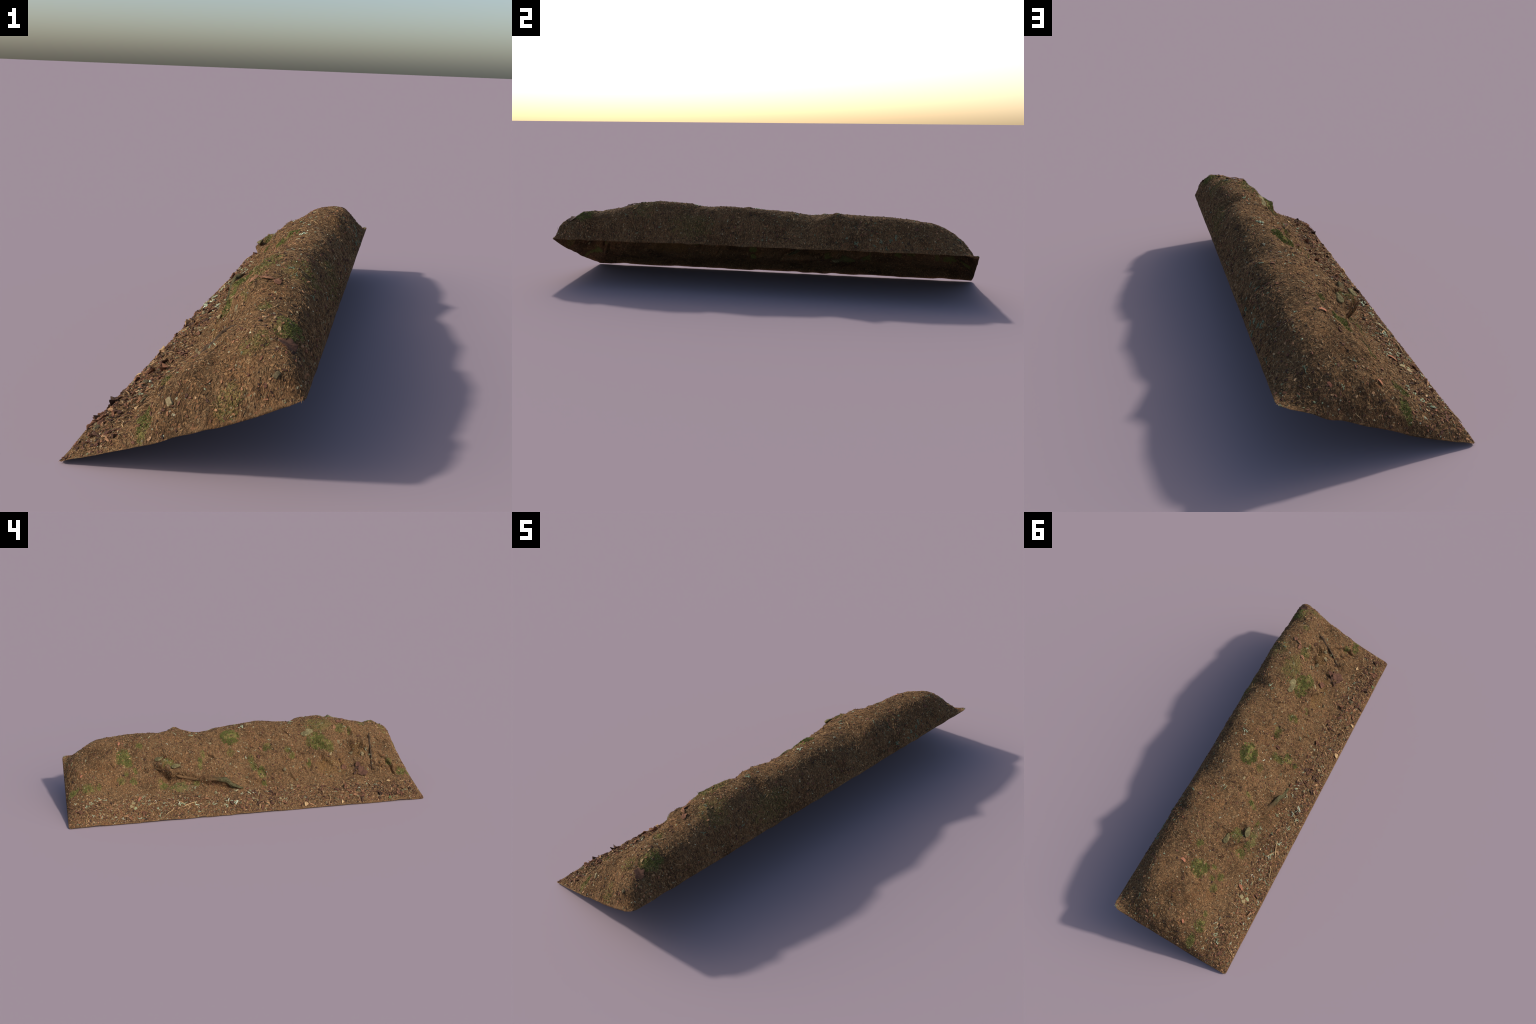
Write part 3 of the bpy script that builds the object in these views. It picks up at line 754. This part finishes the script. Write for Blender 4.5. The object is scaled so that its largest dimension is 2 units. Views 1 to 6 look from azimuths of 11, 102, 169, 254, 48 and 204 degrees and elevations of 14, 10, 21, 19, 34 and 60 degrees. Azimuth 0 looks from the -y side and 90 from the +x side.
put('bark_flake', BARKS, .02, -.09, .032, .9, .6, -50, .004)
put('bark_flake', BARKS, -.02, -.075, .030, .7, .8, 90, .004)
put('bark_flake', BARKS, .225, -.905, .045, 1.3, .5, 60, .003)
put('bark_flake', PINKS, .076, .697, .028, 1.3, .6, 80, .003)
put('bark_flake', PINKS, -.166, .620, .036, 1.1, .6, 60, .004)
put('bark_flake', PINKS, -.027, .912, .020, 1.4, .5, 50, .003)
put('bark_flake', PINKS, .126, .951, .018, 1.4, .5, 30, .002)
put('wood_chip', TANS, -.262, -.285, .030, 1.3, 1.2, 60, .006)
put('wood_chip', TANS, -.151, -.828, .024, 1.0, .6, 0, .003)
put('wood_chip', TANS, -.266, -.50, .026, .8, .8, 80, .004)
for dx, dy, a in ((0, 0, 0), (.016, -.012, 70), (-.010, -.016, 140)):
    put('leaf', LEAVES, -.204 + dx, .668 + dy, .020, 1.5, .8, a, .003)
put('leaf', GREEN, -.265, -.79, .022, 1.0, .8, 60, .005)
scatter('bark_flake', BARKS, 190, well_in * toe_f * (.30 + smooth(.25, -.1, FC[:, 1])), .012, .036, (.45, .85), (.7, 1.2), .085, .12, 1.4)
scatter('bark_flake', BARKS, 60, well_in * (1 - toe_f), .008, .022, (.6, 1.2), (.5, .9), .05, .10)
scatter('wood_chip', TANS, 40, well_in * (.15 + toe_f), .006, .018, (.6, 1.1), (.6, 1.0), .08, .2)

# twigs
for x, y, L, a in ((-.262, -.789, .050, 15), (-.225, .36, .085, 20), (-.215, .395, .075, -35), (-.20, .56, .05, 15),
                   (-.255, .905, .055, 70), (-.09, -.80, .05, 70), (-.245, .47, .06, 40), (-.25, -.43, .06, 75),
                   (-.235, -.16, .045, 60), (-.24, .17, .05, 60)):
    put('twig', TWIGS, x, y, L, 1, 1, a, .003)
scatter('twig', TWIGS, 46, well_in * (.2 + toe_f), .018, .045, (.8, 1.2), (.7, 1.0), .03, .1)

# ------------------------------------------------------------------- lichen
SPOTS = [(-.213, .399, .034), (-.205, .412, .026), (-.22, .385, .024), (-.088, .132, .020), (.074, .300, .026), (.085, .29, .018),
         (.130, -.016, .030), (.032, -.151, .018), (.013, -.179, .014), (-.009, -.257, .020), (-.098, -.285, .018), (-.07, -.27, .016),
         (.133, -.310, .026), (.120, -.30, .018), (.08, -.623, .020), (-.04, -.860, .014), (.035, -.806, .020), (.02, -.79, .014),
         (-.24, .165, .030), (-.225, .12, .034), (-.23, .10, .028), (-.215, .145, .030), (-.23, .23, .030), (-.15, .80, .020),
         (-.145, .829, .026), (-.155, .85, .022), (-.166, .871, .026), (-.19, .90, .018), (-.17, .62, .024), (-.155, .60, .022), (-.20, .57, .022),
         (-.225, .53, .024), (-.245, .52, .024), (-.251, .824, .018), (-.267, .954, .014), (-.258, .72, .020), (.03, .44, .014), (.11, .26, .016),
         (.0, .62, .010), (.02, -.745, .026), (-.015, -.76, .020), (-.065, -.73, .016), (.015, -.64, .012), (-.015, .00, .018), (.0, .04, .016),
         (.095, .53, .018), (.10, .38, .016), (.15, .18, .016), (.16, .02, .014), (.0, -.06, .012)]
for x, y, L in SPOTS: put('lichen', LICHENS, x, y, L * .95, 1, rng.uniform(.5, .9), None, L * .06)
scatter('lichen', LICHENS, 112, well_in * toe_f * (.5 + smooth(-.5, .2, FC[:, 1])), .008, .026, (.6, 1.2), (.4, .8), .06, .1)
scatter('lichen', LICHENS, 60, well_in * (1 - toe_f) * (FC[:, 0] < .2), .006, .018, (.5, 1.1), (.4, .7), .05, .08)
TSPOT = [(.179, -.555, .030), (.190, -.580, .020), (.248, .638, .034), (.255, .615, .026), (.228, .456, .026), (.270, .468, .030), (.268, .55, .026),
         (.240, -.627, .022), (.26, .58, .026), (.272, .60, .026), (.235, .36, .016), (.27, .985, .020), (.182, .913, .024), (.24, .41, .020), (.26, -.45, .022)]
for x, y, L in TSPOT: put('lichen', TEALS, x, y, L, .8, .5, None, L * .03)
scatter('lichen', TEALS, 60, well_in * (FC[:, 0] > .2) * (.35 + smooth(-.3, .3, FC[:, 1])), .006, .018, (.35, .9), (.3, .6), .04, .06)
